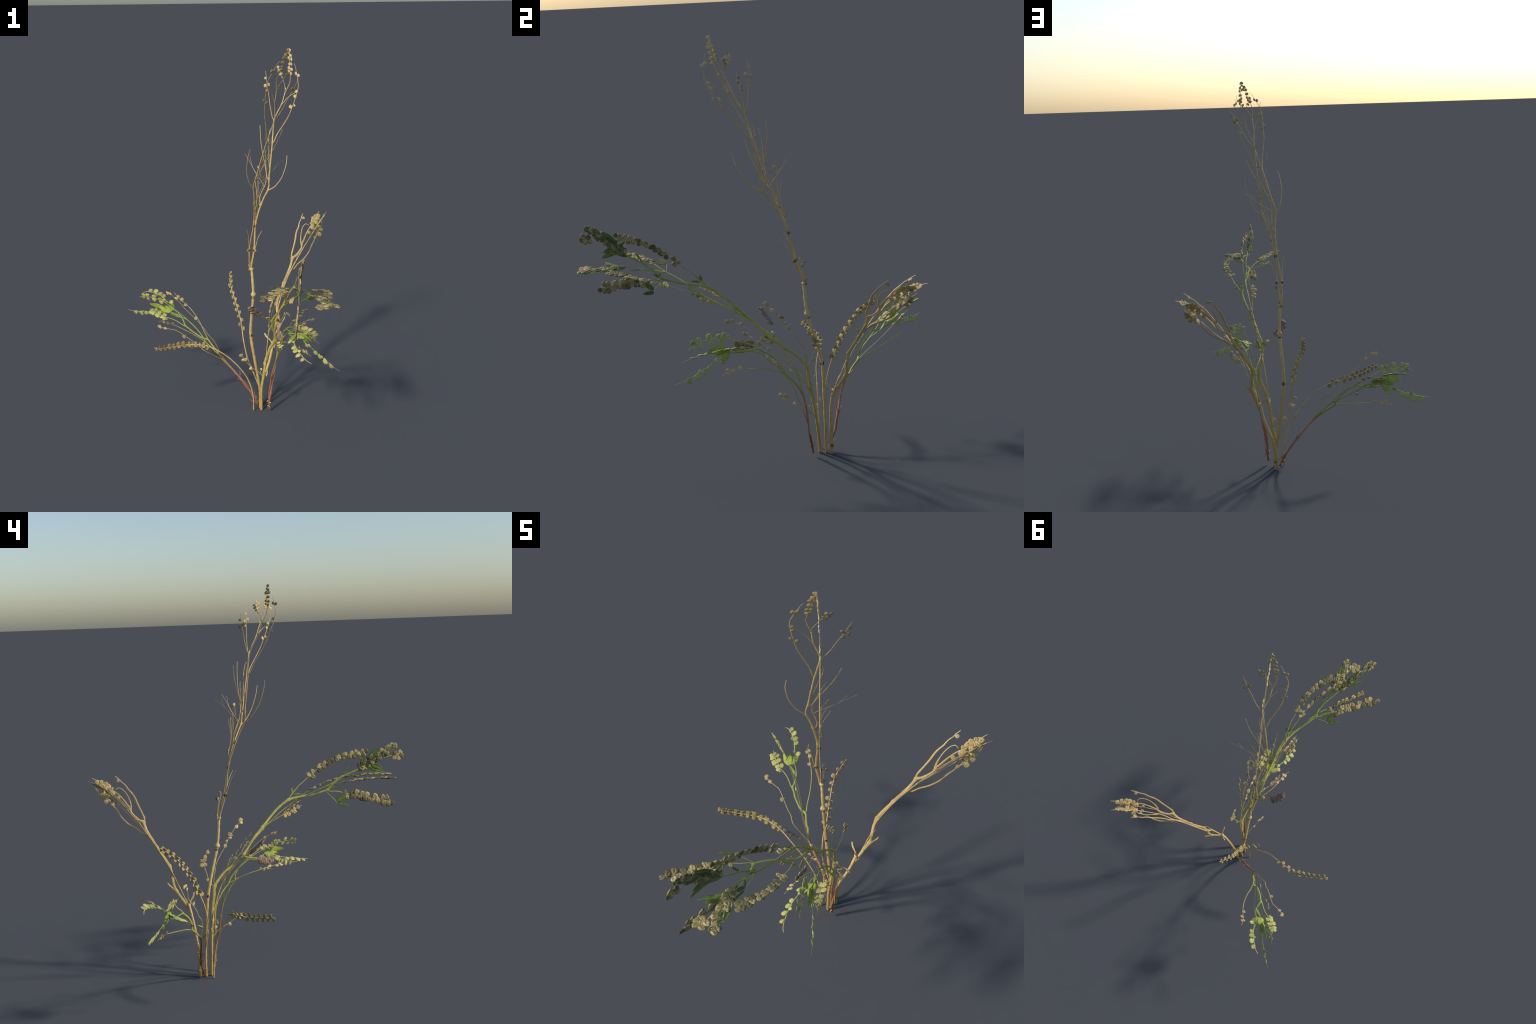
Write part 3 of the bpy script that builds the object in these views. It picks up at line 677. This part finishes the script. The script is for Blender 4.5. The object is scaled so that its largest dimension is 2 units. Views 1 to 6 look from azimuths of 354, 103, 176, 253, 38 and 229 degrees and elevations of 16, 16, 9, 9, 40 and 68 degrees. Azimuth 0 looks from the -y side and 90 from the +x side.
low_spray.twig("bean_spike", "green", [6.3, 4.2, 4.2, 6.3, 5.2, 4.2, 2.6],
    (0.0666, 0.6912), (0.0589, 0.7314), (0.0568, 0.763), (0.0364, 0.7918), (0.0285, 0.8238), (0.0161, 0.8497), (0.0014, 0.8776), (-0.0095, 0.9076), (-0.0193, 0.9397), (-0.0285, 0.9761), (-0.0276, 0.9998))
low_spray.twig("thorn", "thorn", [4.2, 3.2, 2.6],
    (0.0092, 0.1685), (-0.0007, 0.192), (-0.0113, 0.2172))
low_spray.twig("thorn", "thorn", [4.2, 3.2, 2.1],
    (0.0115, 0.1717), (0.021, 0.1826), (0.03, 0.1922))
low_spray.twig("thorn", "thorn", [4.2, 3.2, 1.7],
    (0.0059, 0.0145), (0.0132, 0.0324), (0.0215, 0.0517))
low_spray.twig("thorn", "thorn", [3.7, 2.6],
    (0.0081, 0.017), (0.016, 0.0054), (0.024, -0.0077))
low_spray.pods = [
    (0.1412, 0.7535, 0.0056), (0.1455, 0.7722, 0.0114), (0.1416, 0.7946, 0.0122), (0.1233, 0.7869, 0.0139), (0.146, 0.8328, 0.0139), (0.1211, 0.8318, 0.0126),
    (0.141, 0.8742, 0.0121), (0.1333, 0.8976, 0.0131), (0.1131, 0.8702, 0.0113), (0.1156, 0.8976, 0.0088), (0.0309, 0.824, 0.009), (0.0207, 0.7979, 0.0121),
    (-0.0012, 0.8605, 0.012), (-0.0118, 0.886, 0.0137), (-0.0018, 0.9036, 0.0075), (-0.0254, 0.918, 0.0149), (-0.0331, 0.9522, 0.0128),
]
low_spray.straw_pods = [
    (0.1614, 0.5621, 0.0112), (0.2073, 0.6991, 0.0089), (0.2207, 0.734, 0.0084), (0.2155, 0.7509, 0.0101), (-0.0108, 0.7127, 0.0091), (-0.0285, 0.7482, 0.01),
    (-0.0227, 0.7777, 0.0078), (-0.0343, 0.7756, 0.0086), (-0.0193, 0.0329, 0.0045), (-0.0129, 0.0016, 0.0045),
]
low_spray.knots = [
    (0.0481, 0.4707, 0.0074), (0.1032, 0.6235, 0.0068), (0.0474, 0.3269, 0.0089), (0.006, 0.1687, 0.0074),
]
low_spray.leaves = [
    (0.0685, 0.6887, 0.0838, 0.7675, 0.0135), (0.0846, 0.7637, 0.0768, 0.8623, 0.0358), (0.0768, 0.7627, 0.0518, 0.83, 0.021), (0.0737, 0.7637, 0.014, 0.8011, 0.0334),
]

# ------------------------------------------------------------------ growing them
# main stalks below the first forks
spine("stem", "trunk", [13, 14, 16, 17, 16.5, 15.5, 14],
      [(0.128, 0.326, 0), (0.1265, 0.3252, 0.12), (0.104, 0.3205, 0.271), (0.0795, 0.3116, 0.444), (0.083, 0.28, 0.58), (0.0892, 0.2493, 0.697), (0.0799, 0.2356, 0.846)], plant,
      knots=[(0.45, 0.0025), (0.71, 0.007), (0.86, 0.003), (0.20, 0.001)])
spine("stem", "trunk", [17, 16, 15, 15, 15],
      [(0.1375, 0.3557, 0), (0.1369, 0.3558, 0.0893), (0.1463, 0.3572, 0.1477), (0.1612, 0.3592, 0.1907), (0.1777, 0.3619, 0.2329), (0.1946, 0.3684, 0.2877), (0.2113, 0.3827, 0.368)], plant,
      knots=[(0.05, 0.0015), (0.38, 0.003)])
spine("stem", "trunk_olive", [16, 15, 15, 14],
      [(0.133, 0.2965, 0), (0.1325, 0.293, 0.08), (0.1345, 0.289, 0.14), (0.1435, 0.2837, 0.2), (0.1515, 0.276, 0.27), (0.154, 0.2735, 0.29)], plant,
      knots=[(0.285, 0.002)])
ring((0.0795, 0.3116, 0.446), (-0.1, -0.15, 1), 0.010, 17, plant)
ring((0.1375, 0.356, 0.048), (0, 0, 1), 0.012, 16.5, plant)
ring((0.0885, 0.2535, 0.678), (0, -0.2, 1), 0.006, 16.5, plant)
for fan in (tall_fan_a, tall_fan_b):
    tall_spray.grow(fan)
for fan in (leaning_fan_a, leaning_fan_b):
    leaning_spray.grow(fan)
for fan in (arching_fan_a, arching_fan_b):
    arching_spray.grow(fan)
for fan in (low_fan_a, low_fan_b, second_low_fan_a, second_low_fan_b):
    low_spray.grow(fan)

# ------------------------------------------------------------------ straw spikes
def straw_spike(pts, first, planes, count):
    """Slender bare stalk whose upper part is set with paired pods."""
    path = smooth_path(pts, 0.006)
    stem = spine("stem", "dry", [6.5, 7, 7, 6.5, 6, 5.5, 5, 4], pts, plant)
    arc = np.r_[0, np.cumsum(np.linalg.norm(np.diff(path, axis=0), axis=1))]
    for k in range(count):
        u = (k + 0.5) / count
        a = first + (arc[-1] - first - 0.004) * u ** 0.85 + RNG.uniform(-.003, .003)
        i = int(np.clip(np.searchsorted(arc, a), 1, len(path) - 2))
        T = path[i + 1] - path[i - 1]; T /= np.linalg.norm(T)
        for q, plane in enumerate(planes):
            n = np.array(plane, float); n -= (n @ T) * T; n /= np.linalg.norm(n)
            side = np.cross(n, T) * (1 if (k + q) % 2 else -1)
            r = 0.0105 * RNG.uniform(0.85, 1.15) * (1 - 0.12 * u)
            add_pod(path[i] + side * r * 0.95, side + T * 0.35, n, r, "pod_dry", stem, 20)
    return stem

straw_spike([(0.0888, 0.2963, 0.001), (0.0841, 0.2887, 0.1047), (0.0533, 0.2807, 0.2038), (-0.004, 0.2692, 0.2902), (-0.0765, 0.2555, 0.3639), (-0.1666, 0.2545, 0.4156), (-0.2668, 0.2393, 0.4341), (-0.3552, 0.1853, 0.4469), (-0.4382, 0.124, 0.4631)],
            0.50, [(0.1, -0.3, 1), (0.4, -0.9, 0)], 19)
straw_spike([(0.132, 0.33, 0.003), (0.1263, 0.3272, 0.1148), (0.0942, 0.3205, 0.2121), (0.0596, 0.3206, 0.3088), (0.0413, 0.3402, 0.4077), (0.0327, 0.3756, 0.5037), (0.0111, 0.4197, 0.5938), (-0.0092, 0.4783, 0.675), (-0.0035, 0.5578, 0.7392)],
            0.46, [(0.62, -0.78, 0), (0.78, 0.62, 0.0)], 19)

# ------------------------------------------------------------------ pods as objects
KINDS = {k: [pod_mesh("pod", MATS[k], (0.05, 0.12, 0.2, 0.28)[i], 7 * i + j) for i in range(4)]
         for j, k in enumerate(POD_KINDS)}
PODS.sort(key=lambda p: -p[0])
for i, (r, M, kind, parent) in enumerate(PODS[:300]):
    me = KINDS[kind][i % 4]
    ob = bpy.data.objects.new("pod", me)
    bpy.context.scene.collection.objects.link(ob)
    place(ob, M, parent)

# the smallest pods: real geometry, one joined mesh per stem and kind
groups = {}
for i, (r, M, kind, parent) in enumerate(PODS[300:]):
    groups.setdefault((parent.name, kind), []).append((i, M, parent))
for (pname, kind), items in groups.items():
    V, F = [], []
    S = WORLD[pname]
    inv = S.inverted()
    for i, M, parent in items:
        me = KINDS[kind][i % 4]
        L = inv @ M
        o = len(V)
        V += [tuple(L @ v.co) for v in me.vertices]
        F += [tuple(o + k for k in p.vertices) for p in me.polygons]
    ob = new_object("small_pods", V, F, MATS[kind])
    ob["kind"] = "stuff"
    place(ob, S, items[0][2])
